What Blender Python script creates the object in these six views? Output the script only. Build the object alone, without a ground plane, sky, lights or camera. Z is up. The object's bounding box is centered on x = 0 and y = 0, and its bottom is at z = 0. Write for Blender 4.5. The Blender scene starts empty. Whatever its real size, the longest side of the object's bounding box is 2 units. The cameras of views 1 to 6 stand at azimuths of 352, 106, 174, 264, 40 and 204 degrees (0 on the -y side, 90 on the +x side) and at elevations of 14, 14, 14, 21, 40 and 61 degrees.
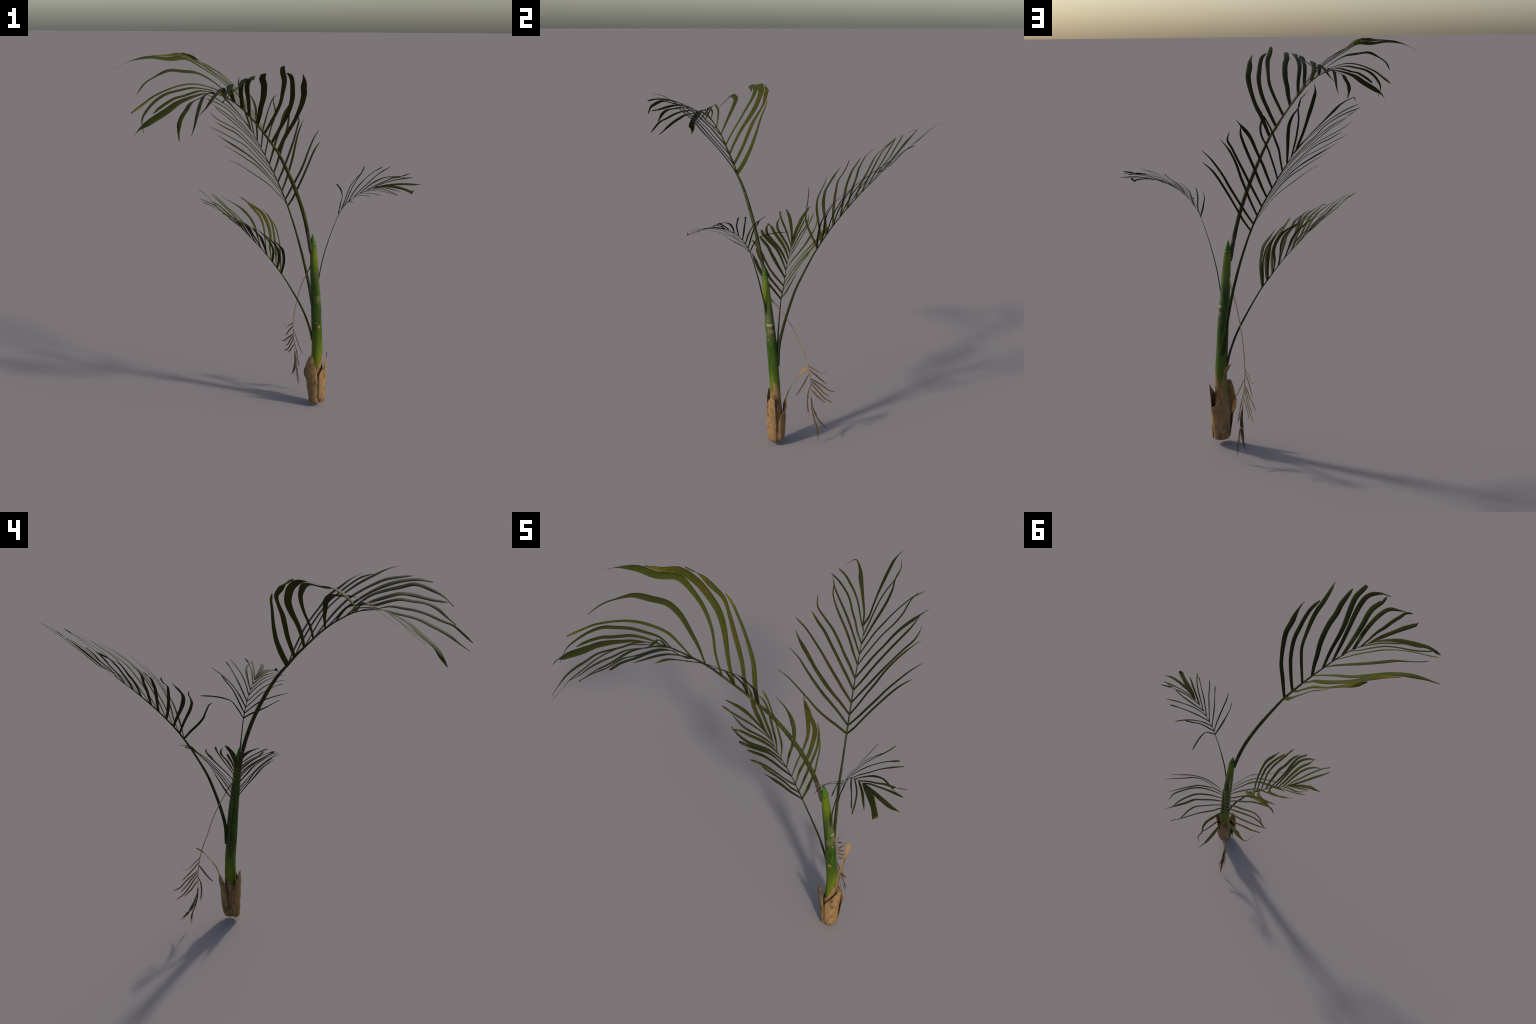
# Young feather palm: green crown shaft in a base of dry leaf sheaths, four green
# pinnate fronds of different age and one withered frond hanging down.
# Every frond is a tapering rachis (spine curve) that carries named leaflets; every
# leaflet is a thin blade swept along its own spine, its width given by a profile.
import bpy, math, random
import numpy as np
from mathutils import Vector, Matrix, noise

random.seed(7)
SCENE = bpy.context.scene.collection


# ------------------------------------------------------------------ helpers
def spline(ctrl, m):
    """Catmull-Rom curve through control points, m samples."""
    P = [Vector(c) for c in ctrl]
    P = [2 * P[0] - P[1]] + P + [2 * P[-1] - P[-2]]
    k = len(P) - 3
    out = []
    for j in range(m):
        t = k * j / (m - 1)
        i = min(int(t), k - 1)
        u = t - i
        a, b, c, d = P[i:i + 4]
        out.append(0.5 * (2 * b + (c - a) * u + (2 * a - 5 * b + 4 * c - d) * u * u
                          + (3 * b - a - 3 * c + d) * u ** 3))
    return out


def at(curve, t):
    x = max(0.0, min(1.0, t)) * (len(curve) - 1)
    i = min(int(x), len(curve) - 2)
    return curve[i].lerp(curve[i + 1], x - i)


def tangents(c):
    return [(c[min(i + 1, len(c) - 1)] - c[max(i - 1, 0)]).normalized() for i in range(len(c))]


def interp(xs, ys, x):
    if x <= xs[0]:
        return ys[0]
    for i in range(1, len(xs)):
        if x <= xs[i]:
            u = (x - xs[i - 1]) / (xs[i] - xs[i - 1])
            u = u * u * (3 - 2 * u) * 0.4 + u * 0.6
            return ys[i - 1] + (ys[i] - ys[i - 1]) * u
    return ys[-1]


def new_object(name, verts, faces, mat, parent, smooth=True, matrix=None):
    me = bpy.data.meshes.new(name)
    me.from_pydata([tuple(v) for v in verts], [], faces)
    me.update()
    if smooth:
        me.polygons.foreach_set("use_smooth", [True] * len(me.polygons))
    for m in (mat if isinstance(mat, (list, tuple)) else [mat]):
        me.materials.append(m)
    ob = bpy.data.objects.new(name, me)
    SCENE.objects.link(ob)
    if parent is not None:
        ob.parent = parent
    if matrix is not None:
        ob.matrix_world = matrix
    return ob


# ------------------------------------------------------------------ materials
def material(name, rough=0.55, spec=0.35):
    m = bpy.data.materials.new(name)
    m.use_nodes = True
    nt = m.node_tree
    bs = nt.nodes["Principled BSDF"]
    bs.inputs["Roughness"].default_value = rough
    bs.inputs["Specular IOR Level"].default_value = spec
    return m, nt, bs


def ramp(nt, stops):
    r = nt.nodes.new("ShaderNodeValToRGB")
    e = r.color_ramp.elements
    while len(e) < len(stops):
        e.new(0.5)
    for k, (p, c) in enumerate(stops):
        e[k].position = p
        e[k].color = (*c, 1)
    return r


def value_ramp(nt, stops):
    return ramp(nt, [(p, (v, v, v)) for p, v in stops])


def mix(nt, fac, a, b):
    n = nt.nodes.new("ShaderNodeMix")
    n.data_type = 'RGBA'
    for sock, v in ((n.inputs[0], fac), (n.inputs[6], a), (n.inputs[7], b)):
        if isinstance(v, (int, float)):
            sock.default_value = v
        elif isinstance(v, tuple):
            sock.default_value = (*v, 1)
        else:
            nt.links.new(v, sock)
    return n.outputs[2]


def math_node(nt, op, a, b=0.0, clamp=False):
    n = nt.nodes.new("ShaderNodeMath")
    n.operation = op
    n.use_clamp = clamp
    for sock, v in ((n.inputs[0], a), (n.inputs[1], b)):
        if isinstance(v, (int, float)):
            sock.default_value = v
        else:
            nt.links.new(v, sock)
    return n.outputs[0]


def noise_tex(nt, coord, scale, stretch=(1, 1, 1), detail=4, rough=0.55):
    mp = nt.nodes.new("ShaderNodeMapping")
    mp.inputs["Scale"].default_value = stretch
    nt.links.new(coord, mp.inputs["Vector"])
    n = nt.nodes.new("ShaderNodeTexNoise")
    n.inputs["Scale"].default_value = scale
    n.inputs["Detail"].default_value = detail
    n.inputs["Roughness"].default_value = rough
    nt.links.new(mp.outputs["Vector"], n.inputs["Vector"])
    return n.outputs["Fac"]


def bump(nt, bs, height, strength, dist):
    b = nt.nodes.new("ShaderNodeBump")
    b.inputs["Strength"].default_value = strength
    b.inputs["Distance"].default_value = dist
    nt.links.new(height, b.inputs["Height"])
    nt.links.new(b.outputs["Normal"], bs.inputs["Normal"])


def leaf_material(name, base, dark, warm, tip_start, tip_colour, end_colour, tip_amount):
    """Blade: local x runs base to tip, so Generated x is the way along the blade."""
    m, nt, bs = material(name, 0.65, 0.06)
    tc = nt.nodes.new("ShaderNodeTexCoord")
    obj, gen = tc.outputs["Object"], tc.outputs["Generated"]
    info = nt.nodes.new("ShaderNodeObjectInfo")
    streak = noise_tex(nt, obj, 22, (0.35, 9, 9), 3)
    col = mix(nt, value_ramp_out(nt, streak, [(0.36, 0), (0.64, 1)]), dark, base)
    patch = noise_tex(nt, obj, 9, (1, 1.5, 1.5), 3)
    pm = value_ramp_out(nt, math_node(nt, 'ADD', patch, math_node(nt, 'MULTIPLY', info.outputs["Random"], 0.16)),
                        [(0.56, 0), (0.74, 0.8)])
    col = mix(nt, pm, col, warm)
    sep = nt.nodes.new("ShaderNodeSeparateXYZ")
    nt.links.new(gen, sep.inputs[0])
    wob = noise_tex(nt, obj, 30, (0.6, 2, 2), 3)
    along = math_node(nt, 'ADD', sep.outputs["X"],
                      math_node(nt, 'MULTIPLY', math_node(nt, 'SUBTRACT', wob, 0.5), 0.18))
    along = math_node(nt, 'ADD', along,
                      math_node(nt, 'MULTIPLY', math_node(nt, 'SUBTRACT', info.outputs["Random"], 0.6), 0.14))
    tm = value_ramp_out(nt, along, [(tip_start, 0), (min(0.99, tip_start + 0.14), tip_amount)])
    col = mix(nt, tm, col, tip_colour)
    em = value_ramp_out(nt, along, [(0.965, 0), (1.0, 1.0)])
    col = mix(nt, em, col, end_colour)
    nt.links.new(col, bs.inputs["Base Color"])
    bump(nt, bs, noise_tex(nt, obj, 60, (0.15, 8, 8), 2), 0.25, 0.001)
    return m


def value_ramp_out(nt, fac, stops):
    r = value_ramp(nt, stops)
    nt.links.new(fac, r.inputs["Fac"])
    return r.outputs["Color"]


def rachis_material(name, base, dark, fleck, node_scale):
    m, nt, bs = material(name, 0.6, 0.1)
    tc = nt.nodes.new("ShaderNodeTexCoord")
    obj = tc.outputs["Object"]
    n1 = noise_tex(nt, obj, 14, (1, 1, 1), 4)
    col = mix(nt, value_ramp_out(nt, n1, [(0.4, 0), (0.62, 1)]), base, dark)
    n2 = noise_tex(nt, obj, node_scale, (1, 1, 1), 2)
    col = mix(nt, value_ramp_out(nt, n2, [(0.6, 0), (0.7, 0.75)]), col, fleck)
    nt.links.new(col, bs.inputs["Base Color"])
    return m


def dry_material(name, light, mid, dark, rough=0.8):
    m, nt, bs = material(name, rough, 0.2)
    tc = nt.nodes.new("ShaderNodeTexCoord")
    obj = tc.outputs["Object"]
    fibre = noise_tex(nt, obj, 30, (6, 6, 0.5), 5, 0.6)
    col = mix(nt, value_ramp_out(nt, fibre, [(0.34, 0), (0.68, 1)]), mid, light)
    blot = noise_tex(nt, obj, 26, (1, 1, 0.7), 5, 0.65)
    col = mix(nt, value_ramp_out(nt, blot, [(0.50, 0), (0.68, 0.9)]), col, dark)
    nt.links.new(col, bs.inputs["Base Color"])
    bump(nt, bs, fibre, 0.5, 0.002)
    return m


def stem_material():
    """Glossy green shaft: yellow-green zones, wax-grey blotches, tan scabs."""
    m, nt, bs = material("crown_shaft_green", 0.5, 0.25)
    tc = nt.nodes.new("ShaderNodeTexCoord")
    obj = tc.outputs["Object"]
    streak = noise_tex(nt, obj, 16, (3.5, 3.5, 0.45), 4)
    col = mix(nt, value_ramp_out(nt, streak, [(0.36, 0), (0.66, 1)]), GREEN_DEEP, GREEN_MID)
    sep = nt.nodes.new("ShaderNodeSeparateXYZ")
    nt.links.new(obj, sep.inputs[0])
    wob = math_node(nt, 'MULTIPLY', math_node(nt, 'SUBTRACT', noise_tex(nt, obj, 9, (1, 1, 0.8), 3), 0.5), 0.16)
    zz = math_node(nt, 'ADD', sep.outputs["Z"], wob)
    lime = value_ramp_out(nt, zz, [(0.20, 1), (0.31, 0.9), (0.50, 0.0), (0.78, 0.0), (0.88, 0.9), (0.95, 0.9), (0.99, 0.3)])
    col = mix(nt, math_node(nt, 'MULTIPLY', lime, 0.85), col, GREEN_LIME)
    grey = noise_tex(nt, obj, 11, (1, 1, 0.6), 4, 0.6)
    band = value_ramp_out(nt, zz, [(0.58, 0), (0.64, 1), (0.76, 1), (0.82, 0)])
    gm = math_node(nt, 'MULTIPLY', value_ramp_out(nt, grey, [(0.5, 0), (0.66, 0.8)]), band)
    col = mix(nt, gm, col, WAX_GREY)
    for (px, py, pz, rad, flat, c, amt) in STEM_SPOTS:
        mp = nt.nodes.new("ShaderNodeMapping")
        mp.inputs["Scale"].default_value = (1, 1, flat)
        nt.links.new(obj, mp.inputs["Vector"])
        d = nt.nodes.new("ShaderNodeVectorMath")
        d.operation = 'DISTANCE'
        nt.links.new(mp.outputs["Vector"], d.inputs[0])
        d.inputs[1].default_value = (px, py, pz * flat)
        dn = math_node(nt, 'ADD', d.outputs["Value"],
                       math_node(nt, 'MULTIPLY', math_node(nt, 'SUBTRACT', noise_tex(nt, obj, 70, (1, 1, 1), 3), 0.5), rad * 1.6))
        sm = value_ramp_out(nt, math_node(nt, 'DIVIDE', dn, rad * 2), [(0.30, amt), (0.60, 0)])
        col = mix(nt, sm, col, c)
    nt.links.new(col, bs.inputs["Base Color"])
    bump(nt, bs, streak, 0.2, 0.002)
    return m


GREEN_DEEP = (0.015, 0.038, 0.002)
GREEN_MID = (0.042, 0.084, 0.003)
GREEN_LIME = (0.110, 0.150, 0.004)
WAX_GREY = (0.085, 0.088, 0.036)
TAN = (0.210, 0.130, 0.062)
PALE = (0.270, 0.300, 0.135)
# scabs and pale ring marks on the shaft: centre, radius, height squash, colour, strength
STEM_SPOTS = [(0.293, 0.066, 0.486, 0.011, 1.0, TAN, 1.0), (0.277, 0.064, 0.508, 0.006, 1.0, TAN, 0.8),
              (0.303, 0.068, 0.625, 0.006, 1.0, TAN, 0.9), (0.299, 0.080, 0.708, 0.024, 2.6, PALE, 0.9),
              (0.300, 0.086, 0.676, 0.019, 1.2, TAN, 0.75), (0.296, 0.075, 0.750, 0.022, 0.7, WAX_GREY, 0.9),
              (0.284, 0.052, 0.655, 0.020, 0.8, WAX_GREY, 0.8)]

LEAF = leaf_material("leaf_green", (0.033, 0.037, 0.005), (0.021, 0.026, 0.004), (0.037, 0.028, 0.006),
                     0.87, (0.085, 0.080, 0.005), (0.042, 0.022, 0.008), 0.7)
LEAF_DARK = leaf_material("leaf_dark_green", (0.025, 0.027, 0.005), (0.015, 0.018, 0.003), (0.030, 0.021, 0.006),
                          0.90, (0.055, 0.055, 0.006), (0.036, 0.020, 0.008), 0.6)
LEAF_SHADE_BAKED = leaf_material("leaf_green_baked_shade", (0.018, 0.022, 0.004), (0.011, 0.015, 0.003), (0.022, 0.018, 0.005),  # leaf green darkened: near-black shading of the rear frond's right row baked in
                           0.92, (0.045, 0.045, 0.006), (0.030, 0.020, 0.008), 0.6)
LEAF_YELLOW = leaf_material("leaf_yellowing", (0.043, 0.049, 0.006), (0.028, 0.035, 0.004), (0.052, 0.040, 0.006),
                            0.82, (0.105, 0.085, 0.005), (0.055, 0.026, 0.012), 0.85)
LEAF_WORN = leaf_material("leaf_worn", (0.022, 0.026, 0.004), (0.014, 0.017, 0.003), (0.029, 0.024, 0.006),
                          0.87, (0.080, 0.070, 0.009), (0.018, 0.012, 0.007), 0.8)
RACHIS = rachis_material("rachis_green", (0.036, 0.040, 0.007), (0.023, 0.026, 0.005), (0.085, 0.075, 0.016), 55)
RACHIS_DARK = rachis_material("rachis_dark", (0.026, 0.031, 0.006), (0.015, 0.018, 0.004), (0.058, 0.052, 0.014), 45)
RACHIS_BASE = rachis_material("rachis_scarred_base", (0.060, 0.050, 0.032), (0.020, 0.016, 0.010), (0.150, 0.140, 0.105), 60)
DRY = dry_material("dry_sheath_tan", (0.300, 0.180, 0.075), (0.180, 0.104, 0.042), (0.060, 0.038, 0.019))
STRAW = dry_material("dry_straw", (0.330, 0.240, 0.120), (0.220, 0.148, 0.066), (0.095, 0.060, 0.028))
DEAD = dry_material("dead_leaf_brown", (0.170, 0.108, 0.042), (0.080, 0.052, 0.023), (0.025, 0.017, 0.010))
STEM = stem_material()


# ------------------------------------------------------------------ part builders
def tube(name, path, radii, mat, parent, sides=12, squash=1.0, wide=Vector((0, 1, 0)), rings=(), origin=None):
    """Tapered stalk along a path; squash < 1 flattens it, wide is the broad direction."""
    tg = tangents(path)
    V, F = [], []
    n = len(path)
    for i, (p, t) in enumerate(zip(path, tg)):
        a = wide - t * wide.dot(t)
        a.normalize()
        b = t.cross(a)
        r = interp([q for q, _ in radii], [q for _, q in radii], i / (n - 1))
        for rt, gain in rings:
            r *= 1 + gain * math.exp(-((i / (n - 1) - rt) / 0.006) ** 2)
        for k in range(sides):
            an = 2 * math.pi * k / sides
            V.append(p + a * (r * math.cos(an)) + b * (r * squash * math.sin(an)))
    for i in range(n - 1):
        for k in range(sides):
            k2 = (k + 1) % sides
            F.append((i * sides + k, i * sides + k2, (i + 1) * sides + k2, (i + 1) * sides + k))
    F.append(tuple(range(sides - 1, -1, -1)))
    F.append(tuple((n - 1) * sides + k for k in range(sides)))
    o = origin if origin is not None else path[0]
    M = Matrix.Translation(o)
    return new_object(name, [v - o for v in V], F, mat, parent, matrix=M)


STATIONS = [0.0, 0.2, 0.4, 0.6, 0.8, 0.93, 1.0]


def blade(name, spine, sides, widths, mat, parent, torn=0.0, crease=0.05, seed=0):
    """Leaflet blade: spine curve, side vectors, width profile (mm at STATIONS).
    Closed thin body with a shallow midrib fold; torn > 0 frays the outer part."""
    n = len(spine)
    tg = tangents(spine)
    base, tip = spine[0], spine[-1]
    ax = (tip - base).normalized()
    ay = sides[n // 2] - ax * sides[n // 2].dot(ax)
    ay.normalize()
    az = ax.cross(ay)
    M = Matrix(((ax.x, ay.x, az.x, base.x), (ax.y, ay.y, az.y, base.y), (ax.z, ay.z, az.z, base.z), (0, 0, 0, 1)))
    inv = M.inverted()
    cross = [-1.0, -0.55, 0.0, 0.55, 1.0]
    top, bot = [], []
    for i in range(n):
        t = i / (n - 1)
        w = 0.0005 * max(0.6, interp(STATIONS, widths, t))
        s = sides[i] - tg[i] * sides[i].dot(tg[i])
        s.normalize()
        nn = tg[i].cross(s)
        wob = noise.noise(Vector((t * 6.0, seed * 3.7, 1.3)))
        shift = s * (w * 0.10 * wob)
        for c in cross:
            ww = w
            if torn > 0 and abs(c) > 0.5 and t > 0.7:
                j = noise.noise(Vector((t * 38.0, c * 5.0, seed * 2.1)))
                ww = w * (1 - torn * max(0.0, j * 1.6) * (t - 0.7) / 0.3)
            p = spine[i] + shift + s * (c * ww) - nn * (crease * 2 * w * (1 - abs(c)))
            th = 0.00035 * (1 - 0.55 * abs(c))
            top.append(inv @ (p + nn * th))
            bot.append(inv @ (p - nn * th))
    m = len(cross)
    V = top + bot
    o = len(top)
    F = []
    for i in range(n - 1):
        for k in range(m - 1):
            a, b, c, d = i * m + k, i * m + k + 1, (i + 1) * m + k + 1, (i + 1) * m + k
            F.append((a, b, c, d))
            F.append((o + d, o + c, o + b, o + a))
        a, d = i * m, (i + 1) * m
        F.append((a, d, o + d, o + a))
        a, d = i * m + m - 1, (i + 1) * m + m - 1
        F.append((a, o + a, o + d, d))
    for i in (0, n - 1):
        for k in range(m - 1):
            a, b = i * m + k, i * m + k + 1
            F.append((a, o + a, o + b, b) if i == 0 else (a, b, o + b, o + a))
    return new_object(name, V, F, mat, parent, matrix=M)


SAMPLES = 34


def side_vectors(spines):
    """Neighbouring leaflets lie on one bent surface: the broad direction of each blade
    points to the nearest spots on the leaflets next to it, square to its own spine."""
    S = [np.array([tuple(p) for p in sp]) for sp in spines]
    out = []

    def unit(v):
        return v / np.maximum(np.linalg.norm(v, axis=-1, keepdims=True), 1e-9)

    for j, sp in enumerate(S):
        t = unit(np.vstack([sp[1:2] - sp[:1], sp[2:] - sp[:-2], sp[-1:] - sp[-2:-1]]))
        acc = np.zeros_like(t)
        for k, sign in ((j - 1, -1), (j + 1, 1)):
            if 0 <= k < len(S):
                q = np.array([tuple(p) for p in spline(spines[k], 240)])
                d = q[None] - sp[:, None]
                cost = np.linalg.norm(d, axis=2) + 2 * np.abs((d * t[:, None]).sum(2))
                v = d[np.arange(len(t)), cost.argmin(1)]
                v = v - t * (v * t).sum(1, keepdims=True)
                acc += sign * v / np.maximum(np.linalg.norm(v, axis=1, keepdims=True), 0.004)
        v = unit(acc)
        for _ in range(6):
            u = np.vstack([v[:1], v[:-1]]) + 2 * v + np.vstack([v[1:], v[-1:]])
            v = unit(u - t * (u * t).sum(1, keepdims=True))
        out.append([Vector(x) for x in v])
    return out


class Frond:
    """A petiole and rachis with leaflets hung on both sides."""

    def __init__(self, name, leaf_name, petiole, rachis, radii, mat, parent, squash=1.0,
                 wide=Vector((0, 1, 0)), rings=(), scar=None):
        self.rachis = spline(rachis, 120)
        pet = spline(petiole, 70)
        path = pet[:-2] + self.rachis[1:]
        L = [0.0]
        for a, b in zip(path, path[1:]):
            L.append(L[-1] + (b - a).length)
        even, j = [], 0
        for i in range(150):
            d = L[-1] * i / 149
            while j < len(L) - 2 and L[j + 1] < d:
                j += 1
            u = (d - L[j]) / max(1e-9, L[j + 1] - L[j])
            even.append(path[j].lerp(path[j + 1], u))
        for _ in range(3):
            even = [even[0]] + [(even[i - 1] + 2 * even[i] + even[i + 1]) / 4 for i in range(1, 149)] + [even[-1]]
        self.obj = tube(name, even, radii, mat, parent, squash=squash, wide=wide, rings=rings)
        if scar:
            me = self.obj.data
            me.materials.append(scar[0])
            lim = scar[1] * 149
            for p in me.polygons:
                if min(p.vertices) // 12 < lim:
                    p.material_index = 1
        self.leaf_name = leaf_name
        self.rows = {}

    def leaflet(self, side, t, widths, pts, mat=None, torn=0.0):
        base = at(self.rachis, t)
        self.rows.setdefault(side, []).append((spline([base] + pts, SAMPLES), widths, mat, torn))

    def build(self, mat, joined=False, crease=0.05):
        left, right = self.rows.get("left", []), self.rows.get("right", [])
        chains = [left + right[::-1]] if joined else [left, right]
        n = 0
        for rows in chains:
            for (sp, w, m, torn), sv in zip(rows, side_vectors([r[0] for r in rows])):
                blade(self.leaf_name, sp, sv, w, m or mat, self.obj, torn, crease, seed=n * 1.7)
                n += 1


# ------------------------------------------------------------------ the plant
palm = bpy.data.objects.new("palm_plant", None)
palm.location = (0.302, 0.118, 0.0)
SCENE.objects.link(palm)
palm["label"] = "young feather palm with green stem, arching fronds and dry base"
palm["category"] = "palm plant"
bpy.context.view_layer.update()
SPEAR = rachis_material('spear_tip_green', (0.050, 0.125, 0.010), (0.035, 0.095, 0.008), (0.10, 0.14, 0.03), 40)

# Youngest open frond: arches high to one side, blades fold over at the tips.
crown = Frond('frond', 'leaflet', [(0.233, 0.032, 0.925), (0.207, 0.007, 1.044), (0.176, -0.026, 1.152), (0.137, -0.064, 1.254), (0.094, -0.106, 1.347), (0.046, -0.154, 1.438), (0.007, -0.200, 1.504)],
    [(0.008, -0.201, 1.502), (-0.041, -0.242, 1.566), (-0.101, -0.298, 1.638), (-0.160, -0.349, 1.701), (-0.217, -0.406, 1.754), (-0.292, -0.474, 1.802), (-0.370, -0.543, 1.822)],
    [(0, 0.0105), (0.35, 0.0098), (0.55, 0.0065), (0.8, 0.0038), (1, 0.0018)], RACHIS, palm, rings=((0.02, 0.12), (0.06, 0.1), (0.1, 0.1), (0.28, 0.05)), scar=(RACHIS_BASE, 0.12))
crown.leaflet('left', 0.015, [15.7, 22.9, 21.3, 27.5, 30.0, 9.8, 2.0], [(0.024, -0.235, 1.563), (0.044, -0.267, 1.615), (0.066, -0.301, 1.664), (0.080, -0.341, 1.712), (0.090, -0.384, 1.759), (0.092, -0.425, 1.808), (0.080, -0.476, 1.844), (0.072, -0.528, 1.881), (0.055, -0.582, 1.909)], mat=LEAF_DARK)
crown.leaflet('left', 0.140, [15.4, 20.0, 21.8, 24.2, 21.1, 19.3, 7.3], [(-0.010, -0.267, 1.606), (0.009, -0.301, 1.653), (0.026, -0.338, 1.700), (0.036, -0.377, 1.746), (0.038, -0.417, 1.792), (0.030, -0.465, 1.830), (0.020, -0.513, 1.866), (0.004, -0.563, 1.898), (-0.022, -0.616, 1.915)], mat=LEAF_DARK)
crown.leaflet('left', 0.261, [14.1, 17.4, 17.9, 24.0, 25.0, 17.6, 2.6], [(-0.052, -0.314, 1.659), (-0.031, -0.353, 1.711), (-0.016, -0.393, 1.763), (-0.015, -0.444, 1.808), (-0.018, -0.499, 1.847), (-0.025, -0.557, 1.882), (-0.041, -0.616, 1.912), (-0.053, -0.677, 1.939), (-0.057, -0.743, 1.951)])
crown.leaflet('left', 0.373, [15.8, 25.2, 29.0, 29.8, 29.6, 21.6, 7.2], [(-0.109, -0.352, 1.701), (-0.109, -0.393, 1.747), (-0.105, -0.437, 1.789), (-0.107, -0.483, 1.828), (-0.115, -0.535, 1.859), (-0.130, -0.588, 1.886), (-0.134, -0.645, 1.906), (-0.145, -0.705, 1.913), (-0.154, -0.765, 1.917)], mat=LEAF_DARK)
crown.leaflet('left', 0.504, [13.8, 19.1, 23.8, 29.9, 29.8, 26.7, 19.6], [(-0.167, -0.398, 1.745), (-0.176, -0.442, 1.790), (-0.187, -0.492, 1.826), (-0.194, -0.546, 1.858), (-0.193, -0.604, 1.881), (-0.189, -0.665, 1.897), (-0.188, -0.728, 1.905), (-0.203, -0.788, 1.905), (-0.210, -0.838, 1.893)], mat=LEAF_DARK)
crown.leaflet('left', 0.622, [14.1, 20.1, 24.9, 29.9, 24.3, 9.6, 7.5], [(-0.207, -0.450, 1.772), (-0.217, -0.497, 1.819), (-0.222, -0.554, 1.855), (-0.222, -0.620, 1.872), (-0.224, -0.687, 1.883), (-0.236, -0.752, 1.893), (-0.257, -0.813, 1.870), (-0.298, -0.859, 1.844), (-0.342, -0.893, 1.804)], mat=LEAF_DARK)
crown.leaflet('left', 0.722, [16, 23.7, 27.9, 30.8, 29.3, 17.4, 2.5], [(-0.256, -0.467, 1.805), (-0.267, -0.514, 1.828), (-0.276, -0.565, 1.844), (-0.282, -0.616, 1.857), (-0.285, -0.669, 1.866), (-0.291, -0.722, 1.858), (-0.303, -0.773, 1.844), (-0.321, -0.822, 1.831), (-0.327, -0.874, 1.821)], torn=0.9)
crown.leaflet('left', 0.822, [14.5, 22.0, 23.9, 25.3, 24.3, 12.2, 4.8], [(-0.300, -0.500, 1.840), (-0.300, -0.553, 1.827), (-0.311, -0.606, 1.840), (-0.324, -0.658, 1.849), (-0.337, -0.711, 1.840), (-0.355, -0.763, 1.831), (-0.379, -0.807, 1.809), (-0.407, -0.841, 1.776), (-0.442, -0.872, 1.746)], torn=0.5)
crown.leaflet('left', 0.895, [7.2, 14.4, 20.2, 20.7, 16.1, 11.6, 4.1], [(-0.343, -0.551, 1.819), (-0.366, -0.602, 1.830), (-0.389, -0.654, 1.823), (-0.407, -0.707, 1.813), (-0.422, -0.758, 1.794), (-0.434, -0.807, 1.769), (-0.446, -0.858, 1.746), (-0.458, -0.899, 1.709), (-0.475, -0.937, 1.670)])
crown.leaflet('left', 0.957, [8.1, 21.5, 24.1, 29.1, 24.0, 10.1, 4.1], [(-0.378, -0.569, 1.819), (-0.405, -0.613, 1.807), (-0.434, -0.656, 1.799), (-0.462, -0.699, 1.788), (-0.481, -0.743, 1.765), (-0.502, -0.785, 1.742), (-0.517, -0.827, 1.714), (-0.523, -0.867, 1.680), (-0.523, -0.908, 1.648)], torn=0.7)
crown.leaflet('left', 0.950, [5.4, 19.3, 36.7, 46.8, 42.1, 17.4, 1.8], [(-0.388, -0.557, 1.821), (-0.430, -0.590, 1.813), (-0.474, -0.619, 1.801), (-0.518, -0.646, 1.784), (-0.558, -0.672, 1.757), (-0.599, -0.697, 1.733), (-0.642, -0.720, 1.708), (-0.686, -0.730, 1.679), (-0.716, -0.750, 1.639)], torn=0.5)
crown.leaflet('right', 0.015, [24.9, 26.3, 20.9, 15.4, 12.3, 11.9, 4.6], [(-0.031, -0.184, 1.550), (-0.056, -0.163, 1.597), (-0.079, -0.146, 1.646), (-0.107, -0.134, 1.694), (-0.138, -0.126, 1.740), (-0.170, -0.120, 1.787), (-0.206, -0.114, 1.830), (-0.246, -0.106, 1.869), (-0.289, -0.106, 1.906)], mat=LEAF_YELLOW)
crown.leaflet('right', 0.138, [15.8, 20.9, 24.0, 16.6, 27.9, 25.8, 6.9], [(-0.072, -0.214, 1.610), (-0.106, -0.193, 1.671), (-0.145, -0.178, 1.731), (-0.187, -0.162, 1.789), (-0.234, -0.141, 1.841), (-0.283, -0.125, 1.892), (-0.344, -0.133, 1.930), (-0.407, -0.144, 1.965), (-0.469, -0.174, 1.990)], mat=LEAF_YELLOW)
crown.leaflet('right', 0.263, [12.5, 21.1, 31.7, 35.3, 41.2, 22.8, 4.7], [(-0.122, -0.256, 1.674), (-0.164, -0.231, 1.741), (-0.210, -0.200, 1.802), (-0.264, -0.177, 1.859), (-0.330, -0.172, 1.908), (-0.400, -0.177, 1.952), (-0.470, -0.203, 1.984), (-0.539, -0.248, 1.980), (-0.614, -0.279, 1.980)], mat=LEAF_YELLOW)
crown.leaflet('right', 0.376, [9.7, 12.9, 21.5, 37.7, 37.8, 10.5, 3.5], [(-0.176, -0.287, 1.727), (-0.227, -0.253, 1.802), (-0.292, -0.230, 1.868), (-0.372, -0.219, 1.920), (-0.455, -0.228, 1.966), (-0.537, -0.278, 1.964), (-0.628, -0.307, 1.973), (-0.718, -0.335, 1.956), (-0.802, -0.363, 1.919)], mat=LEAF_YELLOW)
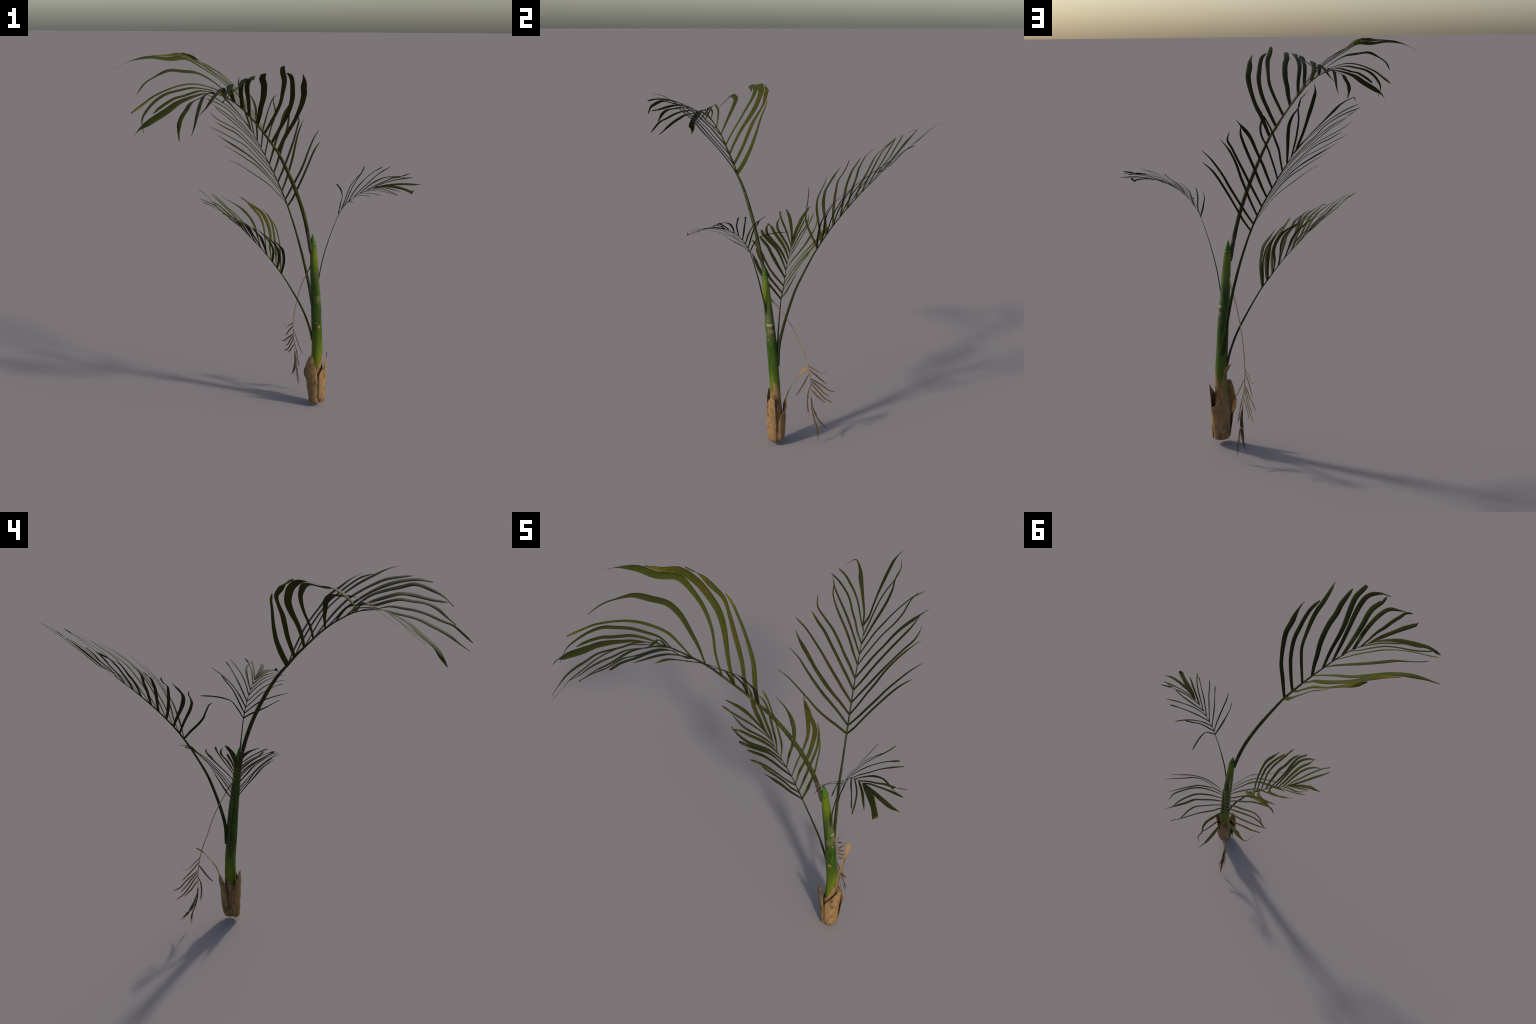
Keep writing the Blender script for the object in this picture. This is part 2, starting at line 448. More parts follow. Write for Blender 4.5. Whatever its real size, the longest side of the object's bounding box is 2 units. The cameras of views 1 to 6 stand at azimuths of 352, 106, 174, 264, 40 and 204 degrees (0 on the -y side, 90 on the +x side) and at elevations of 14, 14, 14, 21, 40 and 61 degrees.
crown.leaflet('right', 0.524, [7.3, 19.3, 28.8, 32.8, 9.2, 8.9, 2.8], [(-0.220, -0.345, 1.769), (-0.278, -0.337, 1.820), (-0.338, -0.331, 1.867), (-0.406, -0.340, 1.902), (-0.475, -0.373, 1.911), (-0.542, -0.410, 1.916), (-0.603, -0.451, 1.892), (-0.657, -0.498, 1.861), (-0.691, -0.552, 1.818)])
crown.leaflet('right', 0.644, [7.2, 13.3, 14.3, 11.2, 11.7, 15.0, 6.2], [(-0.264, -0.409, 1.789), (-0.320, -0.424, 1.829), (-0.380, -0.452, 1.849), (-0.441, -0.486, 1.859), (-0.502, -0.520, 1.853), (-0.562, -0.553, 1.835), (-0.619, -0.584, 1.810), (-0.671, -0.617, 1.775), (-0.720, -0.654, 1.741)], mat=LEAF_YELLOW)
crown.leaflet('right', 0.789, [5.9, 13.3, 16.8, 18.1, 13.6, 4.3, 2.7], [(-0.328, -0.464, 1.822), (-0.385, -0.495, 1.837), (-0.443, -0.526, 1.844), (-0.502, -0.553, 1.835), (-0.562, -0.577, 1.820), (-0.611, -0.611, 1.792), (-0.648, -0.653, 1.757), (-0.673, -0.699, 1.717), (-0.669, -0.742, 1.667)])
crown.leaflet('right', 0.855, [4.7, 12.5, 16.6, 17.4, 17.8, 15.2, 3.2], [(-0.340, -0.502, 1.820), (-0.377, -0.524, 1.828), (-0.415, -0.548, 1.831), (-0.452, -0.571, 1.822), (-0.489, -0.594, 1.812), (-0.526, -0.616, 1.804), (-0.562, -0.635, 1.785), (-0.595, -0.656, 1.764), (-0.624, -0.682, 1.742)])
crown.build(LEAF, True, 0.05)

# Long frond leaning to the rear, narrow straight blades.
rear = Frond('frond', 'leaflet', [(0.288, 0.122, 0.470), (0.268, 0.123, 0.580), (0.251, 0.142, 0.689), (0.231, 0.169, 0.796), (0.208, 0.201, 0.902), (0.184, 0.244, 1.002), (0.157, 0.291, 1.101)],
    [(0.157, 0.291, 1.101), (0.126, 0.345, 1.195), (0.089, 0.409, 1.289), (0.052, 0.473, 1.372), (0.017, 0.538, 1.449), (-0.016, 0.600, 1.517), (-0.031, 0.608, 1.545)],
    [(0, 0.01), (0.3, 0.0072), (0.5, 0.005), (0.75, 0.0034), (1, 0.0014)], RACHIS_DARK, palm)
rear.leaflet('left', 0.058, [11.2, 13.0, 11.4, 8.1, 6.9, 4.4, 1.9], [(0.111, 0.273, 1.182), (0.070, 0.239, 1.226), (0.026, 0.212, 1.271), (-0.029, 0.203, 1.312), (-0.085, 0.196, 1.350), (-0.142, 0.187, 1.388), (-0.203, 0.173, 1.415)])
rear.leaflet('left', 0.118, [10.3, 12.9, 15.1, 13.1, 8.3, 4.9, 2.0], [(0.096, 0.310, 1.223), (0.054, 0.290, 1.276), (0.008, 0.271, 1.326), (-0.043, 0.263, 1.374), (-0.101, 0.269, 1.413), (-0.160, 0.279, 1.451), (-0.222, 0.276, 1.484)])
rear.leaflet('left', 0.195, [10.8, 14.7, 20.6, 17.1, 20.7, 7.0, 1.8], [(0.075, 0.337, 1.267), (0.028, 0.317, 1.320), (-0.020, 0.303, 1.373), (-0.074, 0.302, 1.421), (-0.133, 0.316, 1.461), (-0.195, 0.332, 1.499), (-0.253, 0.354, 1.537)])
rear.leaflet('left', 0.278, [11.6, 16.1, 15.1, 10.9, 9.5, 8.4, 2.0], [(0.055, 0.376, 1.316), (0.007, 0.371, 1.371), (-0.044, 0.368, 1.424), (-0.096, 0.369, 1.475), (-0.159, 0.384, 1.509), (-0.222, 0.395, 1.544), (-0.289, 0.396, 1.575)])
rear.leaflet('left', 0.366, [10.8, 14.6, 15.4, 14.7, 13.9, 10.2, 1.7], [(0.041, 0.424, 1.356), (-0.002, 0.425, 1.404), (-0.044, 0.427, 1.452), (-0.091, 0.434, 1.496), (-0.139, 0.444, 1.536), (-0.196, 0.457, 1.564), (-0.249, 0.471, 1.596)])
rear.leaflet('left', 0.451, [10.2, 14.4, 13.9, 12.2, 8.9, 5.8, 1.7], [(0.020, 0.461, 1.401), (-0.027, 0.467, 1.450), (-0.074, 0.477, 1.498), (-0.123, 0.482, 1.545), (-0.181, 0.491, 1.578), (-0.239, 0.505, 1.610), (-0.276, 0.549, 1.645)])
rear.leaflet('left', 0.561, [9.3, 12.3, 12.6, 10.9, 7.1, 5.4, 2.6], [(-0.001, 0.507, 1.450), (-0.041, 0.522, 1.497), (-0.086, 0.539, 1.538), (-0.133, 0.553, 1.579), (-0.179, 0.571, 1.619), (-0.223, 0.601, 1.652), (-0.251, 0.643, 1.690)])
rear.leaflet('left', 0.647, [8.5, 10.5, 11.8, 10.9, 8.7, 7.9, 2.3], [(-0.018, 0.543, 1.486), (-0.058, 0.559, 1.527), (-0.099, 0.574, 1.568), (-0.143, 0.589, 1.606), (-0.189, 0.605, 1.641), (-0.236, 0.628, 1.671), (-0.276, 0.658, 1.704)])
rear.leaflet('left', 0.727, [6.9, 9.7, 10.4, 10.7, 10.3, 8.8, 1.8], [(-0.036, 0.578, 1.516), (-0.070, 0.598, 1.557), (-0.109, 0.617, 1.594), (-0.143, 0.636, 1.635), (-0.188, 0.650, 1.668), (-0.238, 0.660, 1.694), (-0.291, 0.663, 1.714)])
rear.leaflet('left', 0.857, [7.0, 7.4, 8.9, 10.5, 11.4, 10.5, 4.0], [(-0.050, 0.618, 1.561), (-0.080, 0.640, 1.594), (-0.112, 0.662, 1.626), (-0.147, 0.677, 1.659), (-0.186, 0.689, 1.686), (-0.228, 0.701, 1.711), (-0.274, 0.704, 1.730)])
rear.leaflet('left', 1.000, [6.5, 11.0, 15.8, 23.6, 8.8, 3.0, 1.4], [(-0.058, 0.651, 1.581), (-0.090, 0.680, 1.620), (-0.123, 0.709, 1.659), (-0.157, 0.737, 1.698), (-0.190, 0.767, 1.736), (-0.236, 0.788, 1.763), (-0.256, 0.739, 1.745)])
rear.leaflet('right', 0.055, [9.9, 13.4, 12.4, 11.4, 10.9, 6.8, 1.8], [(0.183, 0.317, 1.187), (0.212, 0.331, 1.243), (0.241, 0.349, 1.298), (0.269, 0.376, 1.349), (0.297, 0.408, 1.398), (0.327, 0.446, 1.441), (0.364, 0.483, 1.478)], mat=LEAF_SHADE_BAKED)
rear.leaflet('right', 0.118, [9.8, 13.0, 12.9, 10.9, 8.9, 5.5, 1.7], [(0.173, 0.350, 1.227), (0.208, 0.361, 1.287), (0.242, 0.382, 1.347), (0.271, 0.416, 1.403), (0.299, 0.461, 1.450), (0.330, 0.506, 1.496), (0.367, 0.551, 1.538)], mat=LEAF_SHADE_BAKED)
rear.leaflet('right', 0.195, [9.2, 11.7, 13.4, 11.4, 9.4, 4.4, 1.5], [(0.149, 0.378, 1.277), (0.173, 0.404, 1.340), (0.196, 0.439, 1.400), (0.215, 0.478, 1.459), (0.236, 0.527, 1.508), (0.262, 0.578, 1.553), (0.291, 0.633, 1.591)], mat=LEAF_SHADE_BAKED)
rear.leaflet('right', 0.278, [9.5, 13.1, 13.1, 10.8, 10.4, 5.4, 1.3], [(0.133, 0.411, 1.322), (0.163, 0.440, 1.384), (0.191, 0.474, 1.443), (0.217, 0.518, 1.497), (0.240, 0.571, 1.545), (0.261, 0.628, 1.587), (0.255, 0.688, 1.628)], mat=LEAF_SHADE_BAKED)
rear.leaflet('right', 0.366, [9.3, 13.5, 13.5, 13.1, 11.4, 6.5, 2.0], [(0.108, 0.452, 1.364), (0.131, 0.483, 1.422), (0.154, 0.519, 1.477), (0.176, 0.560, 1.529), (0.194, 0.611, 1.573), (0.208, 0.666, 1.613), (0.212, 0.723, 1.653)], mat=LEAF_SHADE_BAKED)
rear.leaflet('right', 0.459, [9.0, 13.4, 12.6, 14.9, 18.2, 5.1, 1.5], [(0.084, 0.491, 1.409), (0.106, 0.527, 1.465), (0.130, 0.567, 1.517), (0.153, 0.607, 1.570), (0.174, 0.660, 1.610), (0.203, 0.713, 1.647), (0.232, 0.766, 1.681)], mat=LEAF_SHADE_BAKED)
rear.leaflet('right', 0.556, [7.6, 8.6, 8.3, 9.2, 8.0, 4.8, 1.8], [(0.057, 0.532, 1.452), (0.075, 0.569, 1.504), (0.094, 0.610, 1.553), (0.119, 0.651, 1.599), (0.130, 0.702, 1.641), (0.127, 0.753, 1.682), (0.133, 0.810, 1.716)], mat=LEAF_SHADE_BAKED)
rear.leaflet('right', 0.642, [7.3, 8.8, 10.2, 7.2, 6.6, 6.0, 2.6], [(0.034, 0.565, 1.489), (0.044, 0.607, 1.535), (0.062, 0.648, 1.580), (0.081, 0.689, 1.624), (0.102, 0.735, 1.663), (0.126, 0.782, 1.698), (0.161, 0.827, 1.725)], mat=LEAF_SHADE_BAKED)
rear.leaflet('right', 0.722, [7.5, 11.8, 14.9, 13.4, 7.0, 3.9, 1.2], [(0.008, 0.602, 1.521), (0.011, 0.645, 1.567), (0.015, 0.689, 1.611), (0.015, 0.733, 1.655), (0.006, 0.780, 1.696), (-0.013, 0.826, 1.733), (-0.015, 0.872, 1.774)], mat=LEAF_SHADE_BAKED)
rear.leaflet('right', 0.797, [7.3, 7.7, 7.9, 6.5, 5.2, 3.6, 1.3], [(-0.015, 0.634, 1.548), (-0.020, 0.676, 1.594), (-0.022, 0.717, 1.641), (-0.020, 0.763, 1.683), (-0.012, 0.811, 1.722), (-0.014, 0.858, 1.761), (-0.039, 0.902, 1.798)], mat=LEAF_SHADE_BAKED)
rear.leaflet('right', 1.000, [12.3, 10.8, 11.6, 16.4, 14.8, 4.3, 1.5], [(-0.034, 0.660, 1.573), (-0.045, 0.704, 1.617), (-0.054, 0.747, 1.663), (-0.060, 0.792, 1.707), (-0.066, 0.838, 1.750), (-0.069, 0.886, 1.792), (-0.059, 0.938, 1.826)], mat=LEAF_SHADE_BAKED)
rear.build(LEAF_DARK, False, 0.05)

# Lower frond: same blade pattern as the crown frond at about half size.
low = Frond('frond', 'leaflet', [(0.267, 0.106, 0.393), (0.247, 0.102, 0.472), (0.220, 0.098, 0.547), (0.188, 0.095, 0.615), (0.152, 0.090, 0.679), (0.117, 0.086, 0.738), (0.079, 0.082, 0.799)],
    [(0.078, 0.083, 0.799), (0.044, 0.084, 0.844), (0.008, 0.084, 0.892), (-0.028, 0.082, 0.936), (-0.067, 0.080, 0.978), (-0.110, 0.081, 1.022), (-0.150, 0.082, 1.065)],
    [(0, 0.0062), (0.3, 0.005), (0.5, 0.0036), (0.75, 0.0024), (1, 0.001)], RACHIS_DARK, palm, rings=((0.02, 0.12), (0.06, 0.12)), scar=(RACHIS_BASE, 0.17))
low.leaflet('left', 0.000, [11.1, 13.7, 16.9, 21.2, 21.8, 8.2, 2.0], [(0.081, 0.046, 0.844), (0.079, 0.008, 0.887), (0.071, -0.029, 0.930), (0.056, -0.062, 0.974), (0.023, -0.091, 1.010), (-0.011, -0.122, 1.045)], mat=LEAF_DARK)
low.leaflet('left', 0.113, [10.6, 13.4, 17.6, 17.9, 15.0, 14.2, 4.8], [(0.056, 0.047, 0.872), (0.052, 0.010, 0.912), (0.042, -0.020, 0.956), (0.019, -0.050, 0.995), (-0.012, -0.079, 1.030), (-0.046, -0.105, 1.063)], mat=LEAF_DARK)
low.leaflet('left', 0.243, [10.6, 14.8, 13.6, 16.8, 18.1, 13.5, 2.7], [(0.025, 0.041, 0.909), (0.019, 0.002, 0.953), (-0.001, -0.033, 0.996), (-0.030, -0.066, 1.036), (-0.060, -0.102, 1.071), (-0.091, -0.143, 1.101)])
low.leaflet('left', 0.386, [10.6, 17.4, 21.7, 19.0, 19.9, 15.1, 5.2], [(-0.017, 0.052, 0.948), (-0.034, 0.021, 0.988), (-0.051, -0.010, 1.028), (-0.080, -0.038, 1.061), (-0.104, -0.075, 1.092), (-0.138, -0.109, 1.114)], mat=LEAF_DARK)
low.leaflet('left', 0.526, [8.3, 12.2, 16.1, 21.4, 18.2, 18.9, 10.7], [(-0.058, 0.056, 0.985), (-0.083, 0.029, 1.025), (-0.105, -0.005, 1.061), (-0.121, -0.047, 1.092), (-0.145, -0.087, 1.121), (-0.187, -0.114, 1.141)], mat=LEAF_DARK)
low.leaflet('left', 0.652, [8.6, 14.1, 18.5, 21.1, 15.1, 7.3, 4.8], [(-0.089, 0.051, 1.018), (-0.113, 0.015, 1.059), (-0.134, -0.029, 1.092), (-0.163, -0.069, 1.123), (-0.211, -0.088, 1.152), (-0.264, -0.087, 1.176)], mat=LEAF_DARK)
low.leaflet('left', 0.759, [8.5, 15.9, 20.5, 20.6, 17.3, 13.6, 2.9], [(-0.115, 0.059, 1.040), (-0.136, 0.031, 1.075), (-0.159, -0.001, 1.106), (-0.186, -0.032, 1.132), (-0.222, -0.059, 1.154), (-0.247, -0.093, 1.172)], torn=0.9)
low.leaflet('left', 0.872, [8.7, 14.5, 16.0, 15.9, 13.0, 6.8, 3.3], [(-0.144, 0.059, 1.067), (-0.166, 0.031, 1.099), (-0.192, 0.002, 1.126), (-0.225, -0.023, 1.150), (-0.264, -0.034, 1.176), (-0.306, -0.033, 1.198)], torn=0.5)
low.leaflet('left', 0.982, [4.7, 9.3, 12.5, 13.1, 10.7, 12.0, 4.9], [(-0.176, 0.062, 1.096), (-0.211, 0.040, 1.127), (-0.245, 0.016, 1.156), (-0.281, -0.009, 1.182), (-0.319, -0.031, 1.207), (-0.363, -0.046, 1.229)])
low.leaflet('left', 1.000, [3.8, 12.3, 17.0, 20.6, 17.0, 10.6, 5.7], [(-0.194, 0.074, 1.106), (-0.229, 0.063, 1.138), (-0.264, 0.050, 1.170), (-0.299, 0.034, 1.198), (-0.337, 0.013, 1.221), (-0.374, -0.010, 1.241)], torn=0.7)
low.leaflet('left', 1.000, [5.3, 16.7, 22.9, 23.1, 16.7, 9.3, 3.5], [(-0.196, 0.084, 1.102), (-0.232, 0.090, 1.137), (-0.269, 0.098, 1.169), (-0.303, 0.109, 1.205), (-0.333, 0.128, 1.239), (-0.373, 0.141, 1.266)], torn=0.5)
low.leaflet('right', 0.020, [10.2, 15.6, 12.1, 8.0, 7.3, 7.9, 3.2], [(0.078, 0.115, 0.850), (0.080, 0.140, 0.897), (0.080, 0.164, 0.945), (0.073, 0.185, 0.994), (0.061, 0.213, 1.038), (0.039, 0.242, 1.077)], mat=LEAF_YELLOW)
low.leaflet('right', 0.145, [7.3, 12.8, 14.0, 12.0, 13.9, 9.9, 3.7], [(0.052, 0.114, 0.895), (0.052, 0.145, 0.948), (0.050, 0.179, 0.999), (0.044, 0.215, 1.048), (0.023, 0.248, 1.096), (-0.014, 0.280, 1.131)], mat=LEAF_YELLOW)
low.leaflet('right', 0.263, [6.4, 13.6, 19.9, 23.4, 20.9, 18.9, 10.1], [(0.019, 0.121, 0.939), (0.027, 0.164, 1.000), (0.017, 0.211, 1.057), (-0.011, 0.257, 1.110), (-0.068, 0.283, 1.151), (-0.126, 0.313, 1.188)], mat=LEAF_YELLOW)
low.leaflet('right', 0.388, [5.6, 8.0, 12.8, 20.8, 18.5, 6.4, 2.2], [(-0.007, 0.124, 0.971), (-0.008, 0.170, 1.032), (-0.022, 0.218, 1.088), (-0.061, 0.260, 1.135), (-0.109, 0.293, 1.183), (-0.162, 0.337, 1.212)], mat=LEAF_YELLOW)
low.leaflet('right', 0.544, [5.4, 13.0, 18.4, 22.4, 7.9, 4.9, 2.4], [(-0.051, 0.114, 1.002), (-0.062, 0.154, 1.052), (-0.088, 0.187, 1.100), (-0.131, 0.208, 1.144), (-0.185, 0.220, 1.178), (-0.241, 0.216, 1.210)])
low.leaflet('right', 0.704, [4.6, 10.7, 10.0, 8.6, 8.7, 10.6, 3.3], [(-0.094, 0.104, 1.039), (-0.131, 0.125, 1.082), (-0.170, 0.143, 1.124), (-0.214, 0.159, 1.162), (-0.256, 0.174, 1.203), (-0.303, 0.181, 1.240)], mat=LEAF_YELLOW)
low.leaflet('right', 0.807, [4.6, 10.7, 12.4, 12.5, 10.2, 5.4, 1.9], [(-0.129, 0.098, 1.057), (-0.160, 0.113, 1.095), (-0.192, 0.129, 1.132), (-0.227, 0.148, 1.165), (-0.264, 0.156, 1.200), (-0.304, 0.148, 1.231)])
low.leaflet('right', 0.922, [4.6, 10.8, 13.1, 14.9, 13.3, 10.0, 4.0], [(-0.155, 0.091, 1.075), (-0.180, 0.099, 1.104), (-0.208, 0.108, 1.130), (-0.236, 0.117, 1.155), (-0.265, 0.124, 1.180), (-0.299, 0.127, 1.198)])
low.build(LEAF, True, 0.05)

# Slim worn frond on a thin flattened stalk, blades with dark frayed ends.
slim = Frond('frond', 'leaflet', [(0.283, 0.055, 0.768), (0.291, 0.044, 0.833), (0.301, 0.032, 0.896), (0.315, 0.022, 0.959), (0.331, 0.010, 1.022), (0.349, -0.002, 1.083), (0.369, -0.014, 1.142)],
    [(0.369, -0.015, 1.140), (0.382, -0.024, 1.171), (0.408, -0.037, 1.208), (0.435, -0.052, 1.240), (0.469, -0.070, 1.266), (0.505, -0.089, 1.288), (0.534, -0.101, 1.299)],
    [(0, 0.0055), (0.25, 0.0046), (0.5, 0.0028), (0.75, 0.002), (1, 0.0009)], RACHIS_DARK, palm, squash=0.5)
slim.leaflet('left', 0.018, [7.6, 9.2, 10.4, 6.6, 4.8, 4.7, 2.7], [(0.360, -0.053, 1.166), (0.353, -0.092, 1.182), (0.348, -0.131, 1.198), (0.344, -0.169, 1.217), (0.350, -0.209, 1.232)])
slim.leaflet('left', 0.143, [5.5, 7.0, 8.3, 7.3, 7.2, 4.0, 1.3], [(0.381, -0.064, 1.196), (0.379, -0.109, 1.223), (0.380, -0.159, 1.238), (0.383, -0.210, 1.248), (0.392, -0.261, 1.253)])
slim.leaflet('left', 0.256, [4.9, 6.0, 7.2, 5.3, 4.6, 6.6, 4.0], [(0.407, -0.072, 1.220), (0.418, -0.112, 1.249), (0.435, -0.155, 1.267), (0.455, -0.201, 1.277), (0.476, -0.247, 1.282)])
slim.leaflet('left', 0.376, [5.1, 5.4, 6.6, 6.5, 5.9, 6.6, 2.0], [(0.437, -0.083, 1.243), (0.457, -0.126, 1.269), (0.480, -0.172, 1.284), (0.500, -0.221, 1.290), (0.525, -0.269, 1.288)])
slim.leaflet('left', 0.521, [5.0, 6.1, 7.3, 5.4, 4.7, 6.7, 2.7], [(0.466, -0.094, 1.270), (0.495, -0.136, 1.289), (0.528, -0.178, 1.298), (0.561, -0.221, 1.299), (0.594, -0.264, 1.293)])
slim.leaflet('left', 0.649, [4.8, 6.0, 7.3, 7.2, 6.5, 7.8, 5.8], [(0.497, -0.106, 1.285), (0.530, -0.145, 1.300), (0.562, -0.187, 1.305), (0.589, -0.233, 1.300), (0.611, -0.281, 1.289)])
slim.leaflet('left', 0.797, [5.2, 9.7, 10.8, 12.1, 9.4, 4.7, 1.7], [(0.525, -0.114, 1.298), (0.555, -0.144, 1.306), (0.585, -0.175, 1.309), (0.613, -0.207, 1.305), (0.642, -0.239, 1.300)])
slim.leaflet('left', 1.000, [10, 26, 30, 24, 27, 34, 20], [(0.578, -0.136, 1.313), (0.621, -0.169, 1.315), (0.662, -0.203, 1.309), (0.700, -0.240, 1.297), (0.698, -0.247, 1.301)], torn=0.8)
slim.leaflet('left', 1.000, [6.9, 14.2, 19.5, 20.9, 20.3, 8.4, 2.2], [(0.583, -0.127, 1.316), (0.628, -0.145, 1.323), (0.675, -0.160, 1.327), (0.723, -0.170, 1.326), (0.772, -0.168, 1.325)], torn=0.7)
slim.leaflet('right', 0.008, [5.1, 7.7, 4.5, 8.1, 7.5, 8.2, 2.1], [(0.382, 0.010, 1.189), (0.399, 0.041, 1.231), (0.405, 0.092, 1.253), (0.404, 0.146, 1.266), (0.401, 0.201, 1.274)])
slim.leaflet('right', 0.138, [5.1, 8.5, 7.5, 6.4, 7.6, 7.7, 3.5], [(0.400, -0.005, 1.207), (0.419, 0.012, 1.250), (0.441, 0.032, 1.289), (0.471, 0.057, 1.319), (0.506, 0.079, 1.348)])
slim.leaflet('right', 0.263, [5.3, 8.3, 6.0, 7.0, 7.8, 7.8, 3.6], [(0.421, -0.011, 1.241), (0.448, 0.015, 1.286), (0.480, 0.046, 1.322), (0.513, 0.082, 1.352), (0.539, 0.124, 1.382)])
slim.leaflet('right', 0.388, [5.9, 8.5, 9.3, 6.6, 6.5, 11.3, 8.9], [(0.446, -0.025, 1.265), (0.482, -0.010, 1.304), (0.522, 0.007, 1.338), (0.567, 0.023, 1.367), (0.616, 0.039, 1.388)])
slim.leaflet('right', 0.526, [5.5, 7.3, 7.9, 7.0, 9.6, 8.0, 3.6], [(0.479, -0.050, 1.284), (0.521, -0.040, 1.317), (0.562, -0.023, 1.348), (0.607, -0.005, 1.373), (0.653, 0.016, 1.393)])
slim.leaflet('right', 0.664, [6.1, 9.1, 12.2, 8.3, 8.9, 5.7, 3.4], [(0.512, -0.064, 1.301), (0.559, -0.062, 1.331), (0.611, -0.069, 1.350), (0.662, -0.091, 1.354), (0.715, -0.105, 1.348)], torn=0.6)
slim.leaflet('right', 0.812, [5.6, 7.6, 8.6, 10.0, 8.5, 6.8, 3.0], [(0.545, -0.091, 1.311), (0.592, -0.094, 1.332), (0.640, -0.090, 1.349), (0.691, -0.086, 1.358), (0.739, -0.073, 1.369)])
slim.leaflet('right', 0.995, [6.6, 8.4, 7.7, 9.0, 13.0, 9.4, 4.2], [(0.572, -0.105, 1.320), (0.613, -0.109, 1.333), (0.656, -0.110, 1.343), (0.699, -0.110, 1.349), (0.743, -0.110, 1.352)], torn=0.5)
slim.build(LEAF_WORN, True, 0.05)

# Withered frond hanging on a bent dry stalk.
withered = Frond('withered_frond', 'dry_leaflet', [(0.240, 0.068, 0.845), (0.237, 0.085, 0.824), (0.233, 0.102, 0.804), (0.230, 0.118, 0.782)],
    [(0.230, 0.118, 0.782), (0.238, 0.073, 0.840), (0.233, 0.099, 0.807), (0.216, 0.144, 0.741), (0.202, 0.188, 0.667), (0.191, 0.224, 0.580), (0.186, 0.260, 0.495), (0.186, 0.282, 0.413), (0.194, 0.292, 0.334), (0.200, 0.296, 0.264)],
    [(0, 0.004), (0.2, 0.0024), (0.5, 0.002), (0.7, 0.0024), (0.85, 0.0018), (1, 0.0012)], STRAW, palm)
withered.leaflet('left', 0.727, [4, 6, 5, 3, 2, 1.5, 1], [(0.175, 0.300, 0.431), (0.165, 0.325, 0.413), (0.156, 0.353, 0.399), (0.143, 0.375, 0.420)], torn=0.5)
withered.leaflet('left', 0.759, [5, 8, 8, 8, 7, 6, 1], [(0.175, 0.303, 0.403), (0.168, 0.327, 0.381), (0.163, 0.352, 0.359), (0.160, 0.378, 0.337)], torn=0.6)
withered.leaflet('left', 0.830, [5, 8, 8, 8, 7, 6, 1], [(0.178, 0.324, 0.351), (0.168, 0.359, 0.327), (0.154, 0.391, 0.301), (0.144, 0.431, 0.289)], torn=0.6)
withered.leaflet('left', 0.847, [5, 8, 8, 8, 7, 6, 1], [(0.183, 0.317, 0.339), (0.177, 0.342, 0.314), (0.172, 0.366, 0.288), (0.162, 0.393, 0.266)], torn=0.7)
withered.leaflet('left', 0.870, [5, 8, 8, 8, 7, 6, 1], [(0.185, 0.320, 0.313), (0.178, 0.347, 0.279), (0.169, 0.378, 0.248), (0.159, 0.417, 0.228)], torn=0.6)
withered.leaflet('left', 0.925, [5, 8, 8, 8, 7, 6, 1], [(0.190, 0.313, 0.289), (0.185, 0.331, 0.267), (0.180, 0.353, 0.248), (0.177, 0.375, 0.230)], torn=0.5)
withered.leaflet('right', 0.787, [5, 8, 8, 8, 7, 6, 1], [(0.197, 0.266, 0.372), (0.208, 0.250, 0.338), (0.219, 0.233, 0.306), (0.232, 0.212, 0.277)])
withered.leaflet('right', 0.890, [4, 6, 8, 7, 5, 2, 1], [(0.203, 0.280, 0.292), (0.211, 0.277, 0.249), (0.218, 0.282, 0.206), (0.228, 0.289, 0.164)], torn=0.9)
withered.leaflet('right', 1.000, [7, 12, 17, 18, 13, 6, 1], [(0.208, 0.309, 0.211), (0.209, 0.329, 0.160), (0.206, 0.360, 0.116), (0.199, 0.402, 0.081)], torn=0.9)
withered.leaflet('right', 1.000, [5, 8, 8, 6, 4, 2, 1], [(0.210, 0.305, 0.194), (0.221, 0.322, 0.135), (0.229, 0.344, 0.078), (0.238, 0.345, 0.017)], torn=0.8)
withered.build(DEAD, False, 0.12)

STEM_AXIS = [(0.293, 0.111, 0.220), (0.295, 0.107, 0.356), (0.285, 0.093, 0.494), (0.275, 0.079, 0.633), (0.262, 0.061, 0.767), (0.250, 0.043, 0.900), (0.238, 0.026, 1.034)]
WISPS = [([(0.196, 0.297, 0.263), (0.209, 0.315, 0.194), (0.208, 0.348, 0.129), (0.199, 0.402, 0.081)], 46, 0.22, 0.05), ([(0.196, 0.295, 0.254), (0.214, 0.309, 0.174), (0.226, 0.338, 0.097), (0.238, 0.345, 0.017)], 30, 0.2, 0.05), ([(0.193, 0.289, 0.333), (0.206, 0.278, 0.278), (0.215, 0.280, 0.220), (0.228, 0.289, 0.164)], 20, 0.2, 0.04), ([(0.187, 0.288, 0.375), (0.175, 0.336, 0.344), (0.159, 0.380, 0.310), (0.144, 0.431, 0.289)], 6, 0.6, 0.015), ([(0.191, 0.291, 0.347), (0.183, 0.329, 0.302), (0.172, 0.366, 0.257), (0.159, 0.417, 0.228)], 6, 0.6, 0.015)]

# ------------------------------------------------------------------ crown shaft
AXIS = spline([(0.302, 0.118, 0.015), (0.298, 0.116, 0.12)] + STEM_AXIS, 160)


def axis_at(z):
    for a, b in zip(AXIS, AXIS[1:]):
        if b.z >= z:
            u = (z - a.z) / max(1e-9, b.z - a.z)
            return a.lerp(b, max(0.0, u))
    return AXIS[-1]


SHAFT_R = [(0.02, 0.0305), (0.30, 0.0285), (0.45, 0.0280), (0.58, 0.0275), (0.68, 0.0258), (0.77, 0.0240),
           (0.87, 0.0212), (0.95, 0.0188), (0.978, 0.0165)]


